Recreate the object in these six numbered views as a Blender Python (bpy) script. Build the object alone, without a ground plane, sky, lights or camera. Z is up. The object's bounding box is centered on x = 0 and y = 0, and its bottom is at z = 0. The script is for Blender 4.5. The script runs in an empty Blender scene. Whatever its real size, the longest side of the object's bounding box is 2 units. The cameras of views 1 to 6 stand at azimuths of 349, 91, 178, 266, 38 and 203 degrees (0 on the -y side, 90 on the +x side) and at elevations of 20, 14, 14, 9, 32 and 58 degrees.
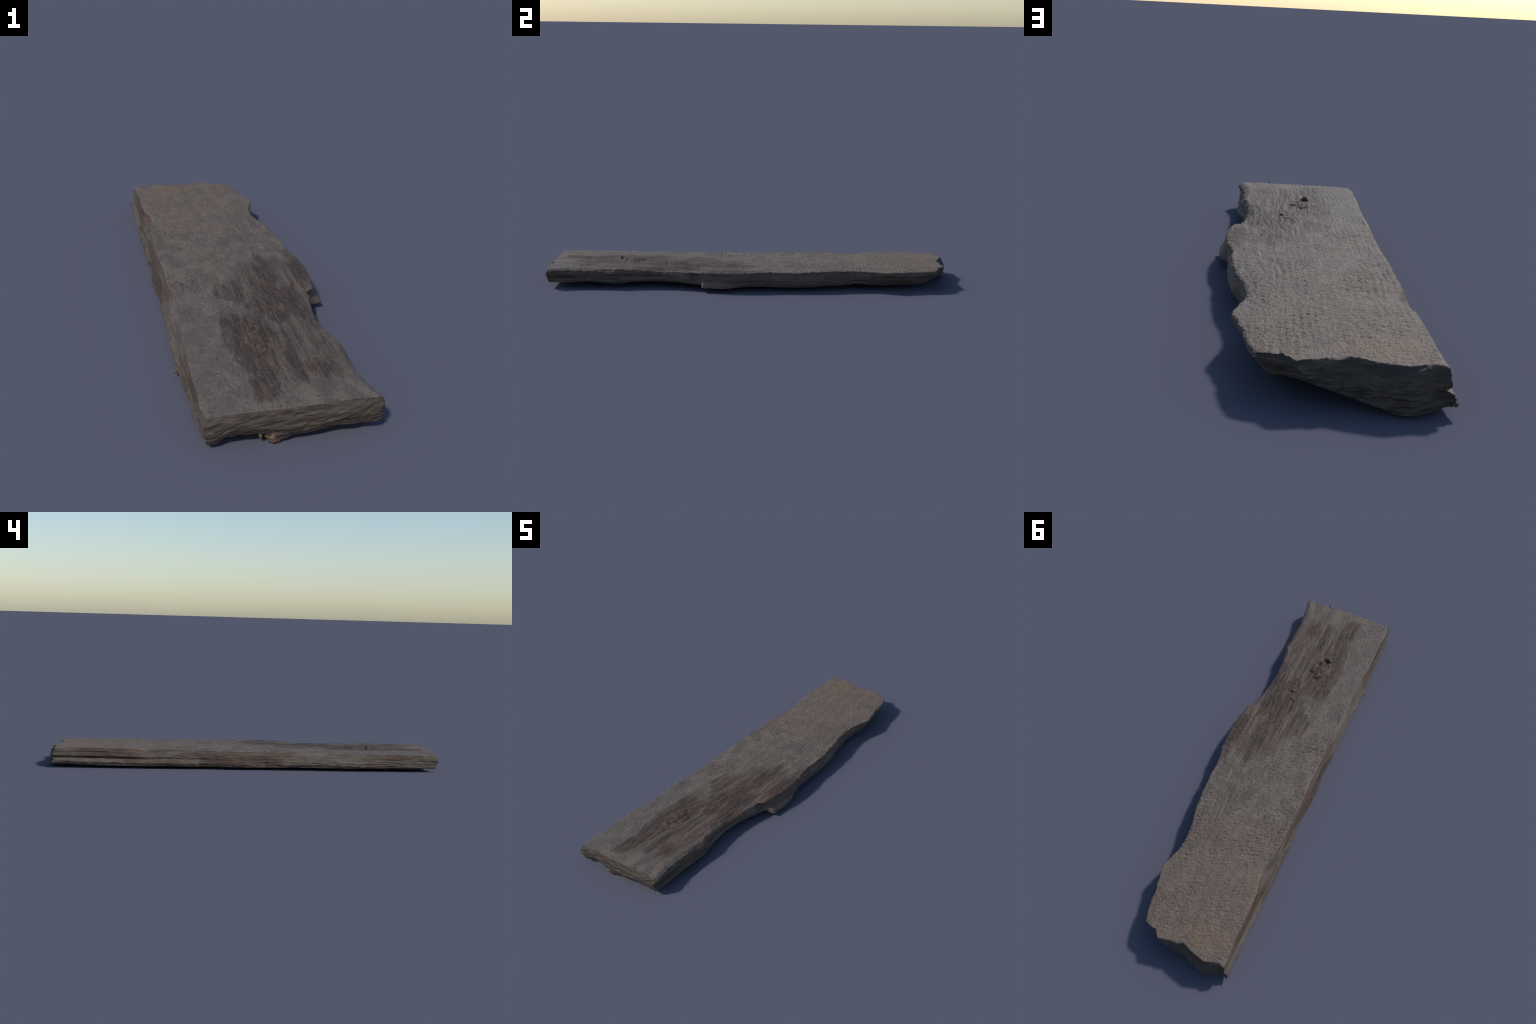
import bpy, math
import numpy as np

# ------------------------------------------------------------------ noise --
def _hash(ix, iy, iz, seed):
    h = (ix.astype(np.int64) * 374761393 + iy.astype(np.int64) * 668265263
         + iz.astype(np.int64) * 2147483647 + seed * 974634527) & 0xFFFFFFFF
    h = ((h ^ (h >> 13)) * 1274126177) & 0xFFFFFFFF
    h = ((h ^ (h >> 15)) * 2246822519) & 0xFFFFFFFF
    return h ^ (h >> 16)

GRAD = np.array([(1, 1, 0), (-1, 1, 0), (1, -1, 0), (-1, -1, 0), (1, 0, 1), (-1, 0, 1), (1, 0, -1), (-1, 0, -1),
                 (0, 1, 1), (0, -1, 1), (0, 1, -1), (0, -1, -1), (1, 1, 0), (-1, 1, 0), (0, -1, 1), (0, -1, -1)], float)

def perlin(x, y, z, seed=0):
    x, y, z = np.broadcast_arrays(np.asarray(x, float), np.asarray(y, float), np.asarray(z, float))
    ix, iy, iz = np.floor(x), np.floor(y), np.floor(z)
    fx, fy, fz = x - ix, y - iy, z - iz
    u, v, w = [t * t * t * (t * (t * 6 - 15) + 10) for t in (fx, fy, fz)]
    out = 0.0
    for dx in (0, 1):
        for dy in (0, 1):
            for dz in (0, 1):
                g = GRAD[_hash(ix + dx, iy + dy, iz + dz, seed) & 15]
                d = g[..., 0] * (fx - dx) + g[..., 1] * (fy - dy) + g[..., 2] * (fz - dz)
                out = out + d * (u if dx else 1 - u) * (v if dy else 1 - v) * (w if dz else 1 - w)
    return out

def fbm(x, y, z, seed=0, octaves=3, gain=0.5):
    s, a, f = 0.0, 1.0, 1.0
    for o in range(octaves):
        s = s + a * perlin(x * f, y * f, z * f, seed + 17 * o)
        a *= gain
        f *= 2.03
    return s

def smooth(a, b, x):
    t = np.clip((x - a) / (b - a), 0, 1)
    return t * t * (3 - 2 * t)

def bump2(x, y, cx, cy, rx, ry, ang=0.0):
    c, s = math.cos(ang), math.sin(ang)
    dx, dy = x - cx, y - cy
    return np.exp(-(((c * dx + s * dy) / rx) ** 2 + ((-s * dx + c * dy) / ry) ** 2))

def keys(t, table):
    """piecewise interpolation of hand placed profile stations, gently eased"""
    tx = np.array([k[0] for k in table], float)
    ty = np.array([k[1] for k in table], float)
    return np.interp(t, tx, ty)

def station_profile(y, w, stations, levels):
    """profile given as rows (y, x at each height level)"""
    ys = np.array([r[0] for r in stations], float)
    cols = np.array([r[1:] for r in stations], float)
    i = np.clip(np.searchsorted(ys, y) - 1, 0, len(ys) - 2)
    f = np.clip((y - ys[i]) / (ys[i + 1] - ys[i]), 0, 1)
    row = cols[i] * (1 - f[..., None]) + cols[i + 1] * f[..., None]
    lv = np.asarray(levels)
    j = np.clip(np.searchsorted(lv, w) - 1, 0, len(lv) - 2)
    g = np.clip((w - lv[j]) / (lv[j + 1] - lv[j]), 0, 1)
    k = np.arange(len(y))
    return row[k, j] * (1 - g) + row[k, j + 1] * g

# ------------------------------------------------ shape of the plank (metres)
# sawn edge (-x): x at height levels 0, .2, .4, .6, .8, 1
SAWN_LEVELS = (0, .2, .4, .6, .8, 1)
SAWN = [
    (-1.00, -.214, -.219, -.224, -.227, -.222, -.212),
    (-0.92, -.226, -.230, -.231, -.230, -.229, -.224),
    (-0.86, -.231, -.234, -.233, -.230, -.226, -.219),
    (-0.79, -.228, -.231, -.231, -.229, -.227, -.222),
    (-0.70, -.232, -.237, -.235, -.231, -.228, -.221),
    (-0.60, -.237, -.241, -.239, -.234, -.227, -.217),
    (-0.50, -.240, -.245, -.242, -.236, -.227, -.215),
    (-0.40, -.238, -.242, -.240, -.236, -.230, -.220),
    (-0.33, -.236, -.241, -.239, -.235, -.229, -.218),
    (-0.20, -.240, -.246, -.242, -.236, -.226, -.209),
    (-0.15, -.238, -.242, -.240, -.236, -.229, -.218),
    (-0.10, -.236, -.239, -.238, -.234, -.228, -.217),
    (0.00, -.244, -.249, -.245, -.238, -.229, -.216),
    (0.10, -.243, -.247, -.243, -.238, -.232, -.224),
    (0.20, -.236, -.240, -.239, -.236, -.233, -.226),
    (0.24, -.237, -.242, -.240, -.236, -.233, -.224),
    (0.26, -.244, -.249, -.243, -.236, -.232, -.222),
    (0.375, -.247, -.251, -.243, -.238, -.234, -.227),
    (0.44, -.248, -.252, -.243, -.238, -.233, -.222),
    (0.505, -.249, -.253, -.244, -.239, -.231, -.206),
    (0.56, -.249, -.254, -.245, -.239, -.232, -.212),
    (0.615, -.250, -.255, -.246, -.239, -.236, -.228),
    (0.70, -.250, -.256, -.247, -.242, -.239, -.231),
    (0.85, -.250, -.257, -.248, -.243, -.241, -.234),
    (1.00, -.250, -.258, -.250, -.246, -.247, -.243)]
# live edge (+x): x at height levels 0, .25, .5, .75, 1
LIVE_LEVELS = (0, .25, .5, .75, 1)
LIVE = [
    (-1.00, .203, .207, .206, .212, .214),
    (-.965, .206, .209, .206, .214, .217),
    (-.88, .207, .211, .197, .204, .199),
    (-.80, .207, .211, .194, .199, .191),
    (-.71, .200, .208, .193, .201, .191),
    (-.655, .196, .204, .194, .203, .194),
    (-.615, .190, .196, .186, .190, .182),
    (-.55, .177, .183, .180, .180, .176),
    (-.49, .169, .176, .177, .177, .172),
    (-.42, .169, .177, .180, .180, .173),
    (-.35, .179, .188, .191, .190, .181),
    (-.305, .191, .199, .200, .199, .193),
    (-.272, .198, .206, .203, .200, .196),
    (-.262, .202, .210, .207, .210, .217),
    (-.243, .205, .213, .211, .214, .220),
    (-.232, .214, .217, .215, .218, .223),
    (-.225, .256, .240, .226, .223, .225),
    (-.20, .256, .246, .236, .231, .231),
    (-.147, .257, .249, .240, .234, .233),
    (-.085, .250, .249, .243, .238, .235),
    (-.042, .232, .238, .240, .236, .229),
    (.005, .216, .226, .231, .232, .228),
    (.061, .210, .217, .222, .221, .216),
    (.117, .210, .216, .219, .217, .211),
    (.17, .212, .219, .220, .217, .211),
    (.245, .206, .214, .215, .211, .205),
    (.341, .187, .197, .202, .200, .195),
    (.404, .172, .180, .185, .183, .176),
    (.46, .162, .169, .173, .172, .167),
    (.517, .153, .161, .167, .167, .163),
    (.55, .154, .161, .168, .168, .165),
    (.595, .156, .166, .175, .180, .178),
    (.651, .157, .170, .183, .191, .193),
    (.702, .147, .160, .175, .187, .190),
    (.762, .126, .140, .155, .170, .171),
    (.826, .113, .128, .145, .160, .164),
    (.877, .103, .120, .138, .152, .156),
    (.923, .095, .112, .128, .139, .138),
    (1.00, .085, .104, .120, .130, .130)]
TOP_SAWN = [(-1, .0865), (-.5, .0880), (0, .0910), (.3, .0950), (.42, .0945), (.47, .0905), (.52, .0905),
            (.58, .0965), (.7, .0995), (.85, .0990), (1, .0975)]
TOP_LIVE = [(-1, .0930), (-.8, .0925), (-.65, .0910), (-.5, .0905), (-.3, .0875), (-.2, .0905), (0, .0935),
            (.2, .0945), (.5, .0960), (.9, .0950), (1, .0950)]
LOW_SAWN = [(-1, .020), (-.9, .017), (-.72, .015), (-.6, .012), (-.4, .013), (0, .010), (.5, .011), (.85, .011), (1, .014)]
LOW_MID = [(-1, .034), (-.9, .031), (-.75, .018), (-.65, .012), (-.3, .008), (0, .006), (.4, .007), (.8, .006), (1, .004)]
LOW_LIVE = [(-1, .026), (-.85, .027), (-.8, .032), (-.71, .025), (-.64, .019), (-.592, .024), (-.484, .029), (-.381, .027),
            (-.287, .026), (-.24, .024), (-.226, .021), (-.119, .019), (-.058, .021), (.073, .021), (.185, .019), (.343, .018),
            (.362, .022), (.436, .023), (.5, .026), (.519, .031), (.603, .025), (.724, .022), (.8, .018), (.86, .021),
            (.9, .032), (.945, .052), (1, .066)]
# broken end: y of its upper and lower outline, and height of its lower outline, over x
END_TOP = [(-.25, .967), (-.214, .958), (-.154, .976), (-.127, .969), (-.086, .959), (-.048, .940), (-.011, .949), (.021, .952),
           (.067, .966), (.088, .932), (.11, .930), (.138, .921), (.17, .90)]
END_LOW = [(-.258, .976), (-.225, .970), (-.183, .987), (-.142, .999), (-.098, .987), (-.046, .973), (.013, .960), (.055, .957),
           (.085, .950), (.1, .940), (.138, .915), (.17, .90)]
END_LIFT = [(-.258, .018), (-.225, .014), (-.19, .006), (-.142, .003), (-.098, .014), (-.046, .027), (.013, .043), (.06, .054),
            (.1, .058), (.14, .068)]
# cut end: height of its lower outline over x
CUT_LOW = [(-.225, .022), (-.205, .016), (-.19, .021), (-.171, .032), (-.138, .036), (-.095, .034), (-.075, .033), (-.066, .022),
           (-.05, .008), (-.03, .013), (-.012, .019), (.042, .024), (.097, .030), (.151, .029), (.215, .028)]

NX, NY, NZ = 156, 740, 42

def surface_lattice():
    index = -np.ones((NX + 1, NY + 1, NZ + 1), dtype=np.int64)
    i, j, k = np.meshgrid(np.arange(NX + 1), np.arange(NY + 1), np.arange(NZ + 1), indexing='ij')
    on = (i == 0) | (i == NX) | (j == 0) | (j == NY) | (k == 0) | (k == NZ)
    index[on] = np.arange(on.sum())
    return index, i[on] / NX, j[on] / NY, k[on] / NZ

def sheet(a, flip):
    q = np.stack([a[:-1, :-1], a[1:, :-1], a[1:, 1:], a[:-1, 1:]], -1).reshape(-1, 4)
    return q[:, ::-1] if flip else q

index, U, T, W = surface_lattice()
regions = {
    'weathered_face': sheet(index[:, :, NZ], False),
    'underside': sheet(index[:, :, 0], True),
    'sawn_edge': sheet(index[0, :, :], True),
    'live_edge': sheet(index[NX, :, :], False),
    'cut_end': sheet(index[:, 0, :], False),
    'broken_end': sheet(index[:, NY, :], True)}

def build_body():
    # length direction: from cut end to broken end
    xa = -.243 + U * .385                       # nominal x near the broken end
    end = keys(xa, END_TOP) * W + keys(xa, END_LOW) * (1 - W)
    end = end + .010 * np.sin(np.pi * W) * smooth(-.25, -.16, xa) * smooth(.10, .02, xa)
    end = end + .007 * np.exp(-((W - .62) / .16) ** 2) * smooth(-.18, -.24, xa)
    front = -.9915 + .006 * (1 - W) ** 3 - .007 * np.sin(np.pi * W) + .003 * W ** 6
    front = front + .007 * smooth(.35, 1.0, U)
    front = front + .003 * perlin(U * 7, W * 2, 3.1, 5)
    y = front + T * (end - front)
    # width direction
    xl = station_profile(y, W, SAWN, SAWN_LEVELS)
    xr = station_profile(y, W, LIVE, LIVE_LEVELS)
    # drying split along the sawn edge with a lip below it, fading towards the middle
    deep = smooth(.30, .75, y) * .015 * np.clip(.8 + 1.2 * perlin(y * 7, 5, 0, 42), .2, 1.1) + smooth(-.05, .25, y) * .002
    hs = .45 + .03 * perlin(y * 5, 0, 0, 9) - .02 * smooth(.4, 1, y)
    xl = xl + deep * np.exp(-((W - hs) / .055) ** 2)
    xl = xl + .006 * smooth(.45, .8, y) * np.clip(.4 + 1.5 * perlin(y * 6, 3, 0, 41), 0, 1) * np.exp(-((W - .76) / .05) ** 2)
    xl = xl + .004 * smooth(-.75, -.98, y) * np.exp(-((W - .27) / .03) ** 2)
    # groove with a pale layer beneath it along the live edge near the cut end
    hg = .50 - .18 * smooth(-1.0, -.68, y)
    xr = xr - .010 * smooth(-.58, -.68, y) * np.exp(-((W - hg - .03) / .05) ** 2)
    xr = xr + .004 * smooth(-.58, -.68, y) * np.exp(-((W - hg + .10) / .06) ** 2)
    # hollow below the lip of the bay
    xr = xr - .012 * np.exp(-((y + .262) / .018) ** 2) * smooth(.95, .8, W) * smooth(.15, .4, W)
    x = xl + U * (xr - xl)
    # height
    zt = keys(y, TOP_SAWN) * (1 - U) + keys(y, TOP_LIVE) * U
    zt = zt + .002 * fbm(x * 5, y * 3, 0, 21, 2) + (.0022 + .0018 * smooth(.0, .5, y)) * np.clip(4 * U * (1 - U), 0, 1) ** .6
    mid = np.sin(np.pi * np.clip(U, 0, 1)) ** .8
    side = keys(y, LOW_SAWN) * (1 - U) + keys(y, LOW_LIVE) * U
    zb = side * (1 - mid) + np.minimum(keys(y, LOW_MID), side + .012) * mid
    zb = zb + .006 * mid * fbm(x * 14, y * 5, 0, 31, 3)
    fe = smooth(.66, .97, y) * smooth(.12, .0, x) + smooth(.85, .965, y) * smooth(.0, .12, x)
    zb = zb * (1 - fe) + keys(x, END_LIFT) * fe
    ff = smooth(-.80, -.965, y)
    zb = zb * (1 - ff) + (keys(x, CUT_LOW) - .003) * ff
    zb = np.maximum(zb, .0025)
    # rounded arrises
    dl = (U * (xr - xl))
    dr = (1 - U) * (xr - xl)
    rr = .006 + .020 * smooth(-.62, -.80, y) * smooth(-1.02, -.93, y) + .022 * np.exp(-((y + .45) / .13) ** 2)
    hr = .0025 + .009 * smooth(-.62, -.80, y) + .009 * np.exp(-((y + .45) / .14) ** 2)
    zt = zt - hr * np.clip(1 - dr / rr, 0, 1) ** 2
    zt = zt - .0025 * np.clip(1 - dl / .009, 0, 1) ** 2
    zt = zt - .004 * np.exp(-((y - .50) / .05) ** 2) * np.clip(1 - dl / .035, 0, 1) ** 1.5
    z = zb + W * (zt - zb)
    return np.stack([x, y, z], -1)

def vertex_normals(P, quads):
    n = np.zeros_like(P)
    a, b, c, d = [P[quads[:, m]] for m in range(4)]
    fn = np.cross(c - a, d - b)
    for m in range(4):
        for ax in range(3):
            n[:, ax] += np.bincount(quads[:, m], fn[:, ax], len(P))
    return n / np.maximum(np.linalg.norm(n, axis=1, keepdims=True), 1e-12)

def relax(P, quads, rounds, keep):
    e = np.concatenate([quads[:, [0, 1]], quads[:, [1, 2]], quads[:, [2, 3]], quads[:, [3, 0]]])
    cnt = np.bincount(e[:, 0], minlength=len(P)) + np.bincount(e[:, 1], minlength=len(P))
    for _ in range(rounds):
        s = np.stack([np.bincount(e[:, 0], P[e[:, 1], ax], len(P)) + np.bincount(e[:, 1], P[e[:, 0], ax], len(P))
                      for ax in range(3)], -1) / cnt[:, None]
        P = P * keep + s * (1 - keep)
    return P

quads = np.concatenate(list(regions.values()))
P = relax(build_body(), quads, 1, .5)
N = vertex_normals(P, quads)

# -- relief ------------------------------------------------------------------
KNOT = (-.026, -.612, .060, .095)
KNOT_SMALL = (.062, -.405, .030, .055)

def fibre_mask(x, y):
    """where the face is fibrous and stained round the knots instead of pitted"""
    m = bump2(x, y, .05, -.60, .11, .30) + bump2(x, y, .09, -.25, .11, .24) + bump2(x, y, -.04, -.82, .045, .15)
    return np.clip(m * 1.3 + .25 * fbm(x * 12, y * 4, 0, 77, 2), 0, 1)

def face_relief(x, y):
    fm = fibre_mask(x, y)
    calm = np.clip(1 - .8 * bump2(x, y, .19, -.86, .07, .18) - .6 * bump2(x, y, .0, .90, .05, .05), .15, 1)
    wx = x + .006 * fbm(x * 9, y * 5, 0, 3, 2)
    wy = y + .006 * fbm(x * 9, y * 5, 4, 4, 2)
    strength = (.82 + .12 * smooth(-.3, .5, y)) * (1 + .7 * fbm(x * 8, y * 4, 0, 8, 2))
    dash = perlin(wx * 125, wy * 62, 0, 11)                       # short dashes along the grain
    c, s = math.cos(.55), math.sin(.55)
    chip = perlin((c * wx + s * wy) * 78, (-s * wx + c * wy) * 150, 0, 12)  # slanting chip marks across it
    pits = -np.clip(perlin(wx * 105, wy * 68, 5, 13) - .22, 0, 1) * 1.8
    rows = np.sin((wx + .10 * perlin(y * 2.5, 0, 0, 14) * .1) * 2 * math.pi / .0165) * np.clip(perlin(x * 7, y * 2.4, 2, 15) + .35, 0, 1)
    pitted = .0014 * dash + .0017 * chip + .0024 * pits + .0008 * rows + .0006
    far = smooth(-.19, -.13, y + .02 * perlin(x * 9, 0, 0, 95))
    c2, s2 = math.cos(.38), math.sin(.38)
    crescent = perlin((c2 * wx + s2 * wy) * 42, (-s2 * wx + c2 * wy) * 105, 3, 96)
    lane = .35 + .65 * (.5 + .5 * np.sin(wx * 2 * math.pi / .0175 + 2.0 * perlin(x * 6, y * 2, 0, 97)))
    pitted = pitted * (.78 - .25 * far) + far * .0034 * crescent * lane
    furrow = bump2(x, y, .11, .27, .05, .22)                     # deeper furrows by the live edge
    pitted = pitted - furrow * .0042 * np.clip(perlin(wx * 80, wy * 11, 1, 16) - .02, 0, 1) * 2
    fibre = .0024 * perlin(wx * 70, wy * 9, 0, 18) + .0019 * perlin(wx * 130, wy * 22, 0, 19) + .0006 * chip
    h = (pitted * strength * (1 - fm) + fibre * fm * 1.1) * calm
    h = h + .0012 * fbm(x * 16, y * 10, 0, 20, 2)
    # faint cross step where a saw stopped, and a nick at the sawn edge
    step = y + .155 - .10 * (x + .2) + .006 * perlin(x * 30, 0, 0, 98)
    h = h - .0018 * np.exp(-(step / .007) ** 2) * smooth(-.02, -.14, x) - .0012 * smooth(.0, -.05, step) * smooth(-.30, -.17, y)
    h = h - .004 * bump2(x, y, -.200, -.345, .009, .020)
    # main knot: a raised burr with torn sockets that open towards the broken end
    h = h + .0060 * bump2(x, y, -.020, -.605, .042, .062) * (1 + .5 * perlin(x * 45, y * 30, 0, 91))
    kx = x + .006 * fbm(x * 70, y * 50, 0, 92, 2)
    ky = y + .007 * fbm(x * 70, y * 50, 6, 93, 2)
    # (centre x, y, radius, raised rim on the cut-end side, depth of the socket)
    for cx, cy, r, lift, sink in ((-.025, -.656, .012, .024, .011), (.006, -.632, .014, .005, .005), (-.037, -.636, .009, .002, .004),
                                  (-.012, -.542, .013, .005, .007), (-.050, -.568, .014, .002, .003), (.018, -.566, .009, .007, .001),
                                  (.060, -.420, .012, .005, .005), (.045, -.376, .010, .003, .004)):
        d = (ky - cy) / r
        wedge = np.where(d < 0, np.exp(-(d / 1.5) ** 2), np.exp(-(d / .35) ** 2))
        h = h + lift * wedge * np.exp(-((kx - cx) / (r * .9)) ** 2) * .8
        h = h - sink * bump2(kx, ky, cx, cy + r * .7, r * .8, r * .6)
    ring = np.sqrt(((kx + .026) / .034) ** 2 + ((ky + .598) / .056) ** 2)
    h = h - .0035 * np.exp(-((ring - 1) / .10) ** 2) * np.clip(.6 + 1.6 * perlin(x * 30, y * 22, 0, 94), 0, 1)
    h = h - .0020 * np.exp(-((ring - .55) / .10) ** 2)
    h = h - .004 * bump2(x, y, .040, -.345, .004, .040, .10) + .003 * bump2(x, y, .048, -.350, .004, .040, .10)
    # soft hollow beside the bay of the live edge
    h = h - .007 * bump2(x, y, .165, -.265, .030, .050)
    return h

def flank_relief(y, z, seed):
    """layered, torn fibres running along the plank"""
    wz = z + .007 * fbm(y * 4, z * 12, 0, seed, 2)
    ridge = lambda a: 1 - 2.2 * np.abs(a)
    h = .0036 * perlin(y * 3.0, wz * 40, 0, seed + 1) + .0024 * ridge(perlin(y * 6, wz * 75, 0, seed + 2)) - .0014
    h = h + .0020 * ridge(perlin(y * 16, wz * 140, 0, seed + 3)) - .0012
    return h + .0020 * fbm(y * 24, z * 30, 0, seed + 4, 3)

def cut_relief(x, z):
    zz = z - .16 * x + .010 * np.sin(x * 17) + .006 * fbm(x * 22, z * 20, 0, 51, 2)
    h = .0030 * perlin(x * 20, zz * 105, 0, 52) + .0018 * perlin(x * 45, zz * 190, 0, 53) + .0020 * fbm(x * 24, z * 40, 0, 54, 2)
    return h - .006 * np.exp(-(((x + .025) / .022) ** 2 + ((z - .078) / .008) ** 2))

def broken_relief(x, z):
    zz = z + .10 * x + .008 * fbm(x * 10, z * 10, 0, 61, 2)
    return .0050 * (1 - 2.4 * np.abs(perlin(x * 5, zz * 70, 0, 62))) - .0025 + .0036 * (1 - 2.4 * np.abs(perlin(x * 11, zz * 135, 0, 63))) - .0018 + .0024 * fbm(x * 26, z * 40, 0, 64, 2)

def displace(P, N):
    x, y, z = P.T
    w2 = N ** 2
    up = np.where(N[:, 2] > 0, w2[:, 2], 0)
    dn = np.where(N[:, 2] < 0, w2[:, 2], 0)
    lf = np.where(N[:, 0] < 0, w2[:, 0], 0)
    rt = np.where(N[:, 0] > 0, w2[:, 0], 0)
    fr = np.where(N[:, 1] < 0, w2[:, 1], 0)
    bk = np.where(N[:, 1] > 0, w2[:, 1], 0)
    onface = W >= .999
    d = (lf * flank_relief(y, z, 100) * (.85 - .5 * smooth(.55, .8, W)) + rt * flank_relief(y, z, 200) + fr * cut_relief(x, z) + bk * broken_relief(x, z)
         + dn * .003 * fbm(x * 30, y * 6, 0, 71, 3))
    Q = P + N * d[:, None]
    soft = np.where(onface, smooth(.25, .7, N[:, 2]), 0)
    Q[:, 2] += soft * face_relief(x, y)
    # splintery outline of the upper arrises
    ragged = .0060 * fbm(y * 30, x * 30, 0, 81, 3) * np.clip(1 - (1 - W) / .25, 0, 1)
    Q[:, 0] += ragged * (rt * 1.2 - lf * .35)
    Q[:, 1] += bk * .0075 * fbm(x * 34, z * 20, 0, 82, 3)
    return Q

Q = displace(P, N)
Q[:, 2] = np.maximum(Q[:, 2], .001)
NRM = vertex_normals(Q, quads)

# ---------------------------------------------------------------- materials --
class Net:
    def __init__(self, name):
        self.mat = bpy.data.materials.new(name)
        self.mat.use_nodes = True
        self.t = self.mat.node_tree
        self.t.nodes.clear()
        self.pos = self.node('ShaderNodeTexCoord').outputs['Object']

    def node(self, kind, **kw):
        n = self.t.nodes.new(kind)
        for k, v in kw.items():
            setattr(n, k, v)
        return n

    def put(self, sock, val):
        if isinstance(val, bpy.types.NodeSocket):
            self.t.links.new(val, sock)
        elif val is not None:
            sock.default_value = val

    def math(self, op, a, b=None, clamp=False):
        n = self.node('ShaderNodeMath', operation=op, use_clamp=clamp)
        self.put(n.inputs[0], a)
        if b is not None:
            self.put(n.inputs[1], b)
        return n.outputs[0]

    def vmath(self, op, a, b=None, scale=None):
        n = self.node('ShaderNodeVectorMath', operation=op)
        self.put(n.inputs[0], a)
        if b is not None:
            self.put(n.inputs[1], b)
        if scale is not None:
            self.put(n.inputs['Scale'], scale)
        return n.outputs['Value'] if op == 'LENGTH' else n.outputs['Vector']

    def mapping(self, scale, loc=(0, 0, 0), rot=(0, 0, 0), vec=None):
        n = self.node('ShaderNodeMapping')
        self.put(n.inputs['Vector'], vec or self.pos)
        n.inputs['Location'].default_value = loc
        n.inputs['Rotation'].default_value = rot
        n.inputs['Scale'].default_value = scale
        return n.outputs[0]

    def noise(self, scale, loc=(0, 0, 0), detail=3, rough=.55, vec=None, color=False, rot=(0, 0, 0)):
        n = self.node('ShaderNodeTexNoise')
        self.put(n.inputs['Vector'], self.mapping(scale, loc, rot, vec))
        n.inputs['Scale'].default_value = 1
        n.inputs['Detail'].default_value = detail
        n.inputs['Roughness'].default_value = rough
        return n.outputs['Color' if color else 'Fac']

    def step(self, v, lo, hi, a=0.0, b=1.0):
        n = self.node('ShaderNodeMapRange', interpolation_type='SMOOTHSTEP')
        self.put(n.inputs['Value'], v)
        for nm, val in (('From Min', lo), ('From Max', hi), ('To Min', a), ('To Max', b)):
            n.inputs[nm].default_value = val
        return n.outputs[0]

    def mix(self, fac, a, b, blend='MIX'):
        n = self.node('ShaderNodeMix', data_type='RGBA', blend_type=blend)
        self.put(n.inputs[0], fac)
        self.put(n.inputs[6], a if isinstance(a, bpy.types.NodeSocket) else (*a, 1))
        self.put(n.inputs[7], b if isinstance(b, bpy.types.NodeSocket) else (*b, 1))
        return n.outputs[2]

    def blot(self, vec, cx, cy, rx, ry, ang=0.0, inner=.45):
        """soft elliptical patch on the face, in metres"""
        c = self.vmath('SUBTRACT', vec, (cx, cy, 0))
        m = self.mapping((1 / rx, 1 / ry, 0), vec=c) if not ang else \
            self.mapping((1 / rx, 1 / ry, 0), vec=self.mapping((1, 1, 1), rot=(0, 0, ang), vec=c))
        q = self.vmath('MULTIPLY', m, m)
        q4 = self.vmath('MULTIPLY', q, q)
        d = self.node('ShaderNodeVectorMath', operation='DOT_PRODUCT')
        self.put(d.inputs[0], q4)
        d.inputs[1].default_value = (1, 1, 0)
        return self.step(d.outputs['Value'], 1.0, inner ** 4)

    def anyof(self, masks):
        r = masks[0]
        for m in masks[1:]:
            r = self.math('MAXIMUM', r, m)
        return r

    def finish(self, color, height, strength=.5, dist=.002, rough=.72):
        b = self.node('ShaderNodeBump')
        b.inputs['Strength'].default_value = strength
        b.inputs['Distance'].default_value = dist
        self.put(b.inputs['Height'], height)
        p = self.node('ShaderNodeBsdfPrincipled')
        self.put(p.inputs['Base Color'], self.mix(1.0, color, TONE, 'MULTIPLY'))
        p.inputs['Roughness'].default_value = rough
        p.inputs['Specular IOR Level'].default_value = .37
        self.put(p.inputs['Normal'], b.outputs[0])
        o = self.node('ShaderNodeOutputMaterial')
        self.t.links.new(p.outputs[0], o.inputs[0])
        return self.mat

TONE = (.985, .865, .785)      # overall warmth of the old timber
GREY, PALE, SLATE, TAN = (.108, .098, .087), (.158, .143, .126), (.062, .064, .066), (.160, .122, .096)
BROWN, UMBER, CHAR, RUST = (.058, .040, .031), (.110, .077, .059), (.036, .033, .030), (.185, .132, .084)

def grey_wood(n):
    """silver-grey weathered surface shared by all faces"""
    c = n.mix(n.step(n.noise((26, 15, 26), detail=4), .36, .66), GREY, PALE)
    c = n.mix(n.math('MULTIPLY', n.step(n.noise((14, 6, 14), (3, 1, 0), 4), .48, .68), .55), c, SLATE)
    c = n.mix(n.math('MULTIPLY', n.step(n.noise((75, 45, 75), (1, 7, 2), 3), .52, .70), .50), c, TAN)
    c = n.mix(n.math('MULTIPLY', n.step(n.noise((120, 60, 120), (5, 2, 8), 3), .56, .70), .55), c, SLATE)
    return c

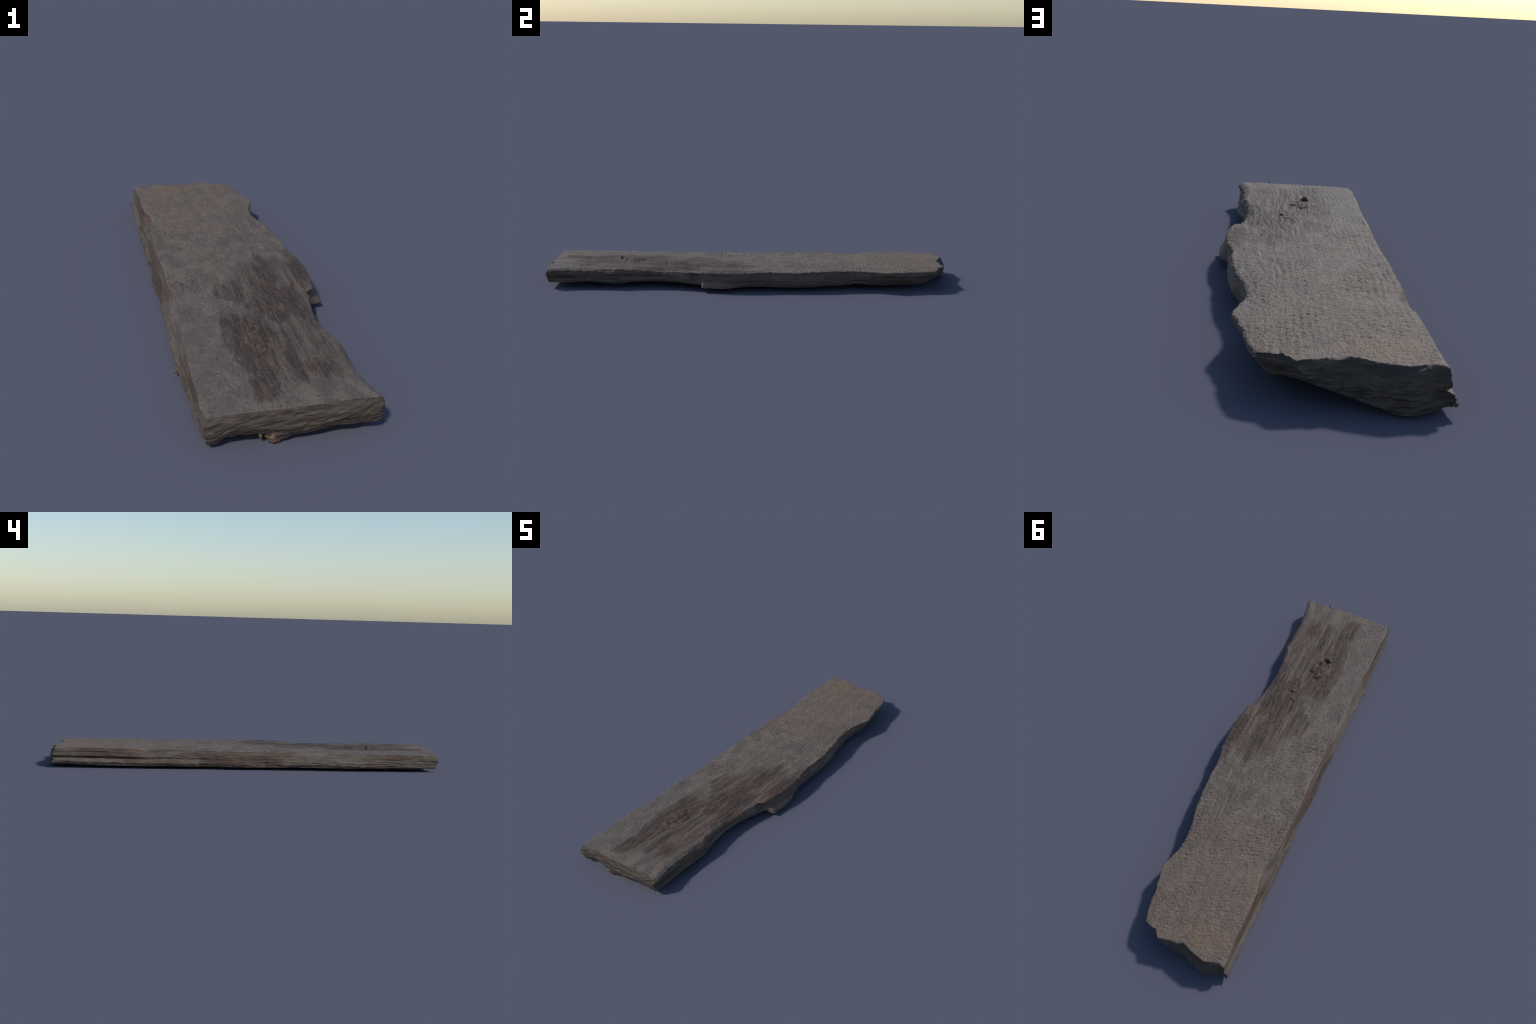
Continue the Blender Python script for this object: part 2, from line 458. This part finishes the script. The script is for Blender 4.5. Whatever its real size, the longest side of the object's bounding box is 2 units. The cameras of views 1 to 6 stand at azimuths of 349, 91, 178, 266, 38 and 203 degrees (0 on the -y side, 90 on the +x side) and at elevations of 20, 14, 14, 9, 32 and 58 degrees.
def face_material():
    n = Net('weathered_face_wood')
    c = grey_wood(n)
    # bluish grey bloom and dark flecks
    warp = n.vmath('MULTIPLY', n.vmath('SUBTRACT', n.noise((44, 7, 44), detail=5, rough=.62, color=True), (.5, .5, .5)), (.085, .17, 0))
    v = n.vmath('ADD', n.pos, warp)
    bloom = n.anyof([n.blot(v, -.17, -.90, .10, .16), n.blot(v, -.16, -.62, .06, .22), n.blot(v, -.17, -.30, .05, .12)])
    c = n.mix(n.math('MULTIPLY', bloom, .30), c, (.098, .102, .106))
    warm = n.step(n.math('ADD', n.noise((5, 2, 5), (9, 3, 0), 2), n.blot(v, -.02, .72, .30, .45, inner=.1)), .55, 1.25)
    c = n.mix(n.math('MULTIPLY', warm, .32), c, (.165, .133, .110))
    ochre = n.anyof([n.blot(v, -.125, .87, .085, .065, inner=.2), n.blot(v, -.06, .86, .05, .05, inner=.1)])
    ochre = n.math('MULTIPLY', ochre, n.step(n.noise((60, 40, 60), (2, 2, 2), 3), .42, .62, .15, .85))
    c = n.mix(ochre, c, RUST)
    # wide brown-grey stain of the heartwood near the knots
    streak = n.noise((48, 3.6, 48), (0, 4, 0), 5, .6)
    fine = n.noise((120, 14, 120), (7, 0, 3), 4, .6)
    wide = n.anyof([n.blot(v, .085, -.65, .100, .24, inner=.75), n.blot(v, .095, -.38, .105, .28, inner=.7),
                    n.blot(v, .120, -.15, .105, .17, inner=.6), n.blot(v, .150, -.58, .07, .26, inner=.4),
                    n.blot(v, .205, -.05, .040, .16, inner=.4), n.blot(v, -.045, -.54, .075, .15, inner=.2),
                    n.blot(v, -.035, -.25, .055, .10, inner=.35), n.blot(v, .095, -.01, .026, .07, inner=.3),
                    n.blot(v, .040, -.12, .05, .08, inner=.4)])
    wide_c = n.mix(n.step(streak, .40, .62), (.040, .033, .029), (.106, .086, .073))
    wide_c = n.mix(n.math('MULTIPLY', n.step(fine, .48, .64), .75), wide_c, UMBER)
    c = n.mix(n.math('MULTIPLY', wide, n.step(streak, .35, .68, .97, .62)), c, wide_c)
    # rich brown streaks
    rich = n.anyof([n.blot(v, -.045, -.845, .040, .115, .04, inner=.6), n.blot(v, -.042, -.70, .062, .11, inner=.65),
                    n.blot(v, -.030, -.59, .070, .11, inner=.5), n.blot(v, -.050, -.49, .040, .07, inner=.4),
                    n.blot(v, .060, -.40, .050, .12, inner=.4), n.blot(v, .105, -.80, .040, .05, inner=.1),
                    n.blot(v, .130, -.36, .04, .14, inner=.3), n.blot(v, .205, -.13, .035, .11, inner=.3),
                    n.blot(v, .085, -.20, .030, .16, inner=.3)])
    rich_c = n.mix(n.step(fine, .42, .64), (.036, .024, .019), (.096, .064, .049))
    rich_c = n.mix(n.step(streak, .50, .36), rich_c, CHAR)
    c = n.mix(n.math('MULTIPLY', rich, .88), c, rich_c)
    # fresher tan wood torn open in the knots
    tan = n.anyof([n.blot(v, -.032, -.600, .030, .055, inner=.1), n.blot(v, .060, -.395, .022, .035, inner=.1)])
    c = n.mix(n.math('MULTIPLY', tan, n.step(n.noise((85, 45, 85), (6, 2, 6), 3), .42, .64, .0, .5)), c, (.130, .090, .060))
    # dark streaked dashes in the furrows by the live edge
    dashes = n.math('MULTIPLY', n.blot(v, .115, .27, .055, .25, inner=.2), n.step(n.noise((130, 20, 130), (1, 9, 4), 3), .54, .64, 0, .6))
    c = n.mix(dashes, c, (.045, .047, .050))
    # dark blue-grey mark by the saw stop, and flecks
    mark = n.math('MULTIPLY', n.blot(v, -.165, -.152, .055, .011, inner=.1), .7)
    c = n.mix(mark, c, (.040, .044, .048))
    fleck = n.math('MULTIPLY', n.step(n.noise((150, 62, 150), (4, 4, 4), 3), .57, .70), .75)
    c = n.mix(fleck, c, (.040, .043, .047))
    speck = n.math('MULTIPLY', n.step(n.noise((170, 85, 170), (8, 1, 4), 3), .55, .68), .7)
    c = n.mix(speck, c, n.mix(.45, c, (.26, .21, .165)))
    h = n.math('ADD', n.noise((150, 80, 150), detail=4), n.math('MULTIPLY', n.noise((260, 40, 260), (3, 0, 0), 3), .6))
    return n.finish(c, h, .9, .0035)

def flank_material(name, brown, seed):
    n = Net(name)
    c = grey_wood(n)
    grain = n.noise((40, 2.6, 62), (seed, 0, seed), 5, .6)
    fine = n.noise((120, 9, 190), (0, seed, 0), 4, .6)
    patch = n.noise((6, 3.0, 16), (seed, seed, 1), 3)
    c = n.mix(n.math('MULTIPLY', n.step(grain, .34, .54, .95, 0), .8), c, (.060, .052, .046))
    m = n.math('MULTIPLY', n.step(patch, .36, .58), brown)
    b = n.mix(n.step(fine, .40, .64), (.050, .038, .031), (.108, .078, .061))
    b = n.mix(n.math('MULTIPLY', n.step(n.noise((8, 5, 40), (2, seed, 5), 3), .55, .68), .7), b, (.082, .050, .038))
    c = n.mix(m, c, b)
    c = n.mix(n.math('MULTIPLY', n.step(fine, .62, .74), .6), c, (.19, .165, .14))
    c = n.mix(n.math('MULTIPLY', n.step(grain, .66, .76), .6), c, (.17, .145, .12))
    h = n.math('ADD', n.math('MULTIPLY', fine, 1.2), n.noise((140, 60, 200), detail=3))
    return n.finish(c, h, .6, .0028)

def end_material(name, tint, dark, seed, zs):
    n = Net(name)
    rings = n.noise((14, 14, zs), (seed, 0, seed), 5, .62, rot=(0, -.14, 0))
    fine = n.noise((60, 60, 240), (seed, 1, 2), 4, .6, rot=(0, -.14, 0))
    c = n.mix(n.step(rings, .36, .64), dark, tint)
    c = n.mix(n.math('MULTIPLY', n.step(fine, .40, .62, 1, 0), .45), c, dark)
    c = n.mix(n.math('MULTIPLY', n.step(n.noise((22, 22, 30), (seed, 4, 9), 3), .52, .70), .45), c, (.088, .068, .051))
    h = n.math('ADD', n.math('MULTIPLY', rings, .8), fine)
    return n.finish(c, h, .7, .004)

def splinter_material():
    n = Net('raw_splinter_wood')
    f = n.noise((90, 30, 60), detail=4)
    c = n.mix(n.step(f, .36, .64), (.066, .048, .036), (.135, .098, .070))
    return n.finish(c, f, .6, .003)

MATS = {
    'weathered_face': face_material(),
    'sawn_edge': flank_material('sawn_edge_wood', 1.0, 3.0),
    'live_edge': flank_material('live_edge_wood', .45, 8.0),
    'underside': flank_material('underside_wood', .5, 5.0),
    'cut_end': end_material('cut_end_grain', (.078, .069, .059), (.032, .028, .025), 2.0, 90),
    'broken_end': end_material('broken_end_wood', (.112, .100, .087), (.050, .044, .040), 6.0, 60)}
MATS['knot'] = MATS['weathered_face']

# ------------------------------------------------------------------ objects --
coll = bpy.context.scene.collection
plank = bpy.data.objects.new('driftwood_plank', None)
plank.empty_display_size = .2
plank['label'] = 'weathered grey driftwood plank with brown stains and knots'
plank['category'] = 'wooden plank'
coll.objects.link(plank)

def add_part(name, verts, faces, mat, normals=None):
    me = bpy.data.meshes.new(name)
    me.from_pydata(verts.tolist() if hasattr(verts, 'tolist') else verts, [],
                   faces.tolist() if hasattr(faces, 'tolist') else faces)
    me.polygons.foreach_set('use_smooth', [True] * len(me.polygons))
    me.update()
    if normals is not None:
        me.normals_split_custom_set_from_vertices(normals.tolist())
    me.materials.append(mat)
    ob = bpy.data.objects.new(name, me)
    ob.parent = plank
    coll.objects.link(ob)
    return ob

def add_region(name, q, mat):
    used = np.unique(q)
    remap = np.zeros(len(Q), dtype=np.int64)
    remap[used] = np.arange(len(used))
    return add_part(name, Q[used], remap[q], mat, NRM[used])

face = regions.pop('weathered_face')
mid = P[face].mean(axis=1)
inside = [((mid[:, 0] - k[0]) / k[2]) ** 2 + ((mid[:, 1] - k[1]) / k[3]) ** 2 < 1 for k in (KNOT, KNOT_SMALL)]
add_region('weathered_face', face[~(inside[0] | inside[1])], MATS['weathered_face'])
for sel in inside:
    add_region('knot', face[sel], MATS['knot'])
for name, q in regions.items():
    add_region(name, q, MATS[name])

def splinter(spine, radii, seed, mat, flat=1.0):
    """tapering torn sliver lofted along a short spine"""
    rng = np.random.default_rng(seed)
    spine = np.array(spine, float)
    t = np.linspace(0, 1, 15)
    ts = np.linspace(0, 1, len(spine))
    c = np.stack([np.interp(t, ts, spine[:, a]) for a in range(3)], -1)
    r = np.interp(t, np.linspace(0, 1, len(radii)), radii)
    d = spine[-1] - spine[0]
    d /= np.linalg.norm(d)
    e1 = np.cross(d, (0.3, 0.2, 1.0) if abs(d[2]) < .8 else (0, 1, 0))
    e1 /= np.linalg.norm(e1)
    e2 = np.cross(d, e1)
    m = 14
    wob = 1 + .16 * rng.standard_normal(m)
    vs, fs = [], []
    for i in range(len(t)):
        for j in range(m):
            a = 2 * math.pi * j / m
            k = r[i] * wob[j] * (1 + .07 * rng.standard_normal())
            vs.append(c[i] + e1 * math.cos(a) * k + e2 * math.sin(a) * k * flat)
    for i in range(len(t) - 1):
        for j in range(m):
            fs.append([i * m + j, i * m + (j + 1) % m, (i + 1) * m + (j + 1) % m, (i + 1) * m + j])
    fs.append([j for j in range(m)][::-1])
    fs.append([(len(t) - 1) * m + j for j in range(m)])
    v = np.array(vs)
    v[:, 2] = np.maximum(v[:, 2], 0.0)
    return add_part('splinter', v, fs, mat)

raw = splinter_material()
grey = MATS['weathered_face']
# torn pegs under the cut end
splinter([(-.048, -.935, .030), (-.050, -.965, .016), (-.050, -.984, .013)], [.012, .018, .016, .011], 1, raw, .85)
splinter([(-.050, -.970, .030), (-.052, -.977, .012), (-.053, -.979, .001)], [.024, .020, .013], 2, raw, .8)
splinter([(-.088, -.970, .042), (-.088, -.979, .030), (-.087, -.983, .018)], [.009, .007, .003], 3, raw, .8)
# spur standing on the arris of the cut end
splinter([(.100, -.970, .086), (.099, -.981, .093), (.098, -.986, .102)], [.007, .0042, .001], 4, grey, .7)
# tip of the torn shelf at the bay, nubs along the sawn edge, lip end
splinter([(.222, -.205, .026), (.242, -.216, .025), (.257, -.222, .023)], [.006, .005, .001], 5, raw, .6)
splinter([(-.236, -.585, .022), (-.244, -.600, .021), (-.251, -.606, .021)], [.008, .006, .003], 6, MATS['sawn_edge'], .8)
splinter([(-.225, -.775, .050), (-.230, -.782, .048), (-.237, -.786, .046)], [.006, .004, .0012], 7, grey, .8)
splinter([(-.245, .930, .026), (-.251, .960, .025), (-.256, .979, .023)], [.010, .009, .005], 8, MATS['sawn_edge'], .8)
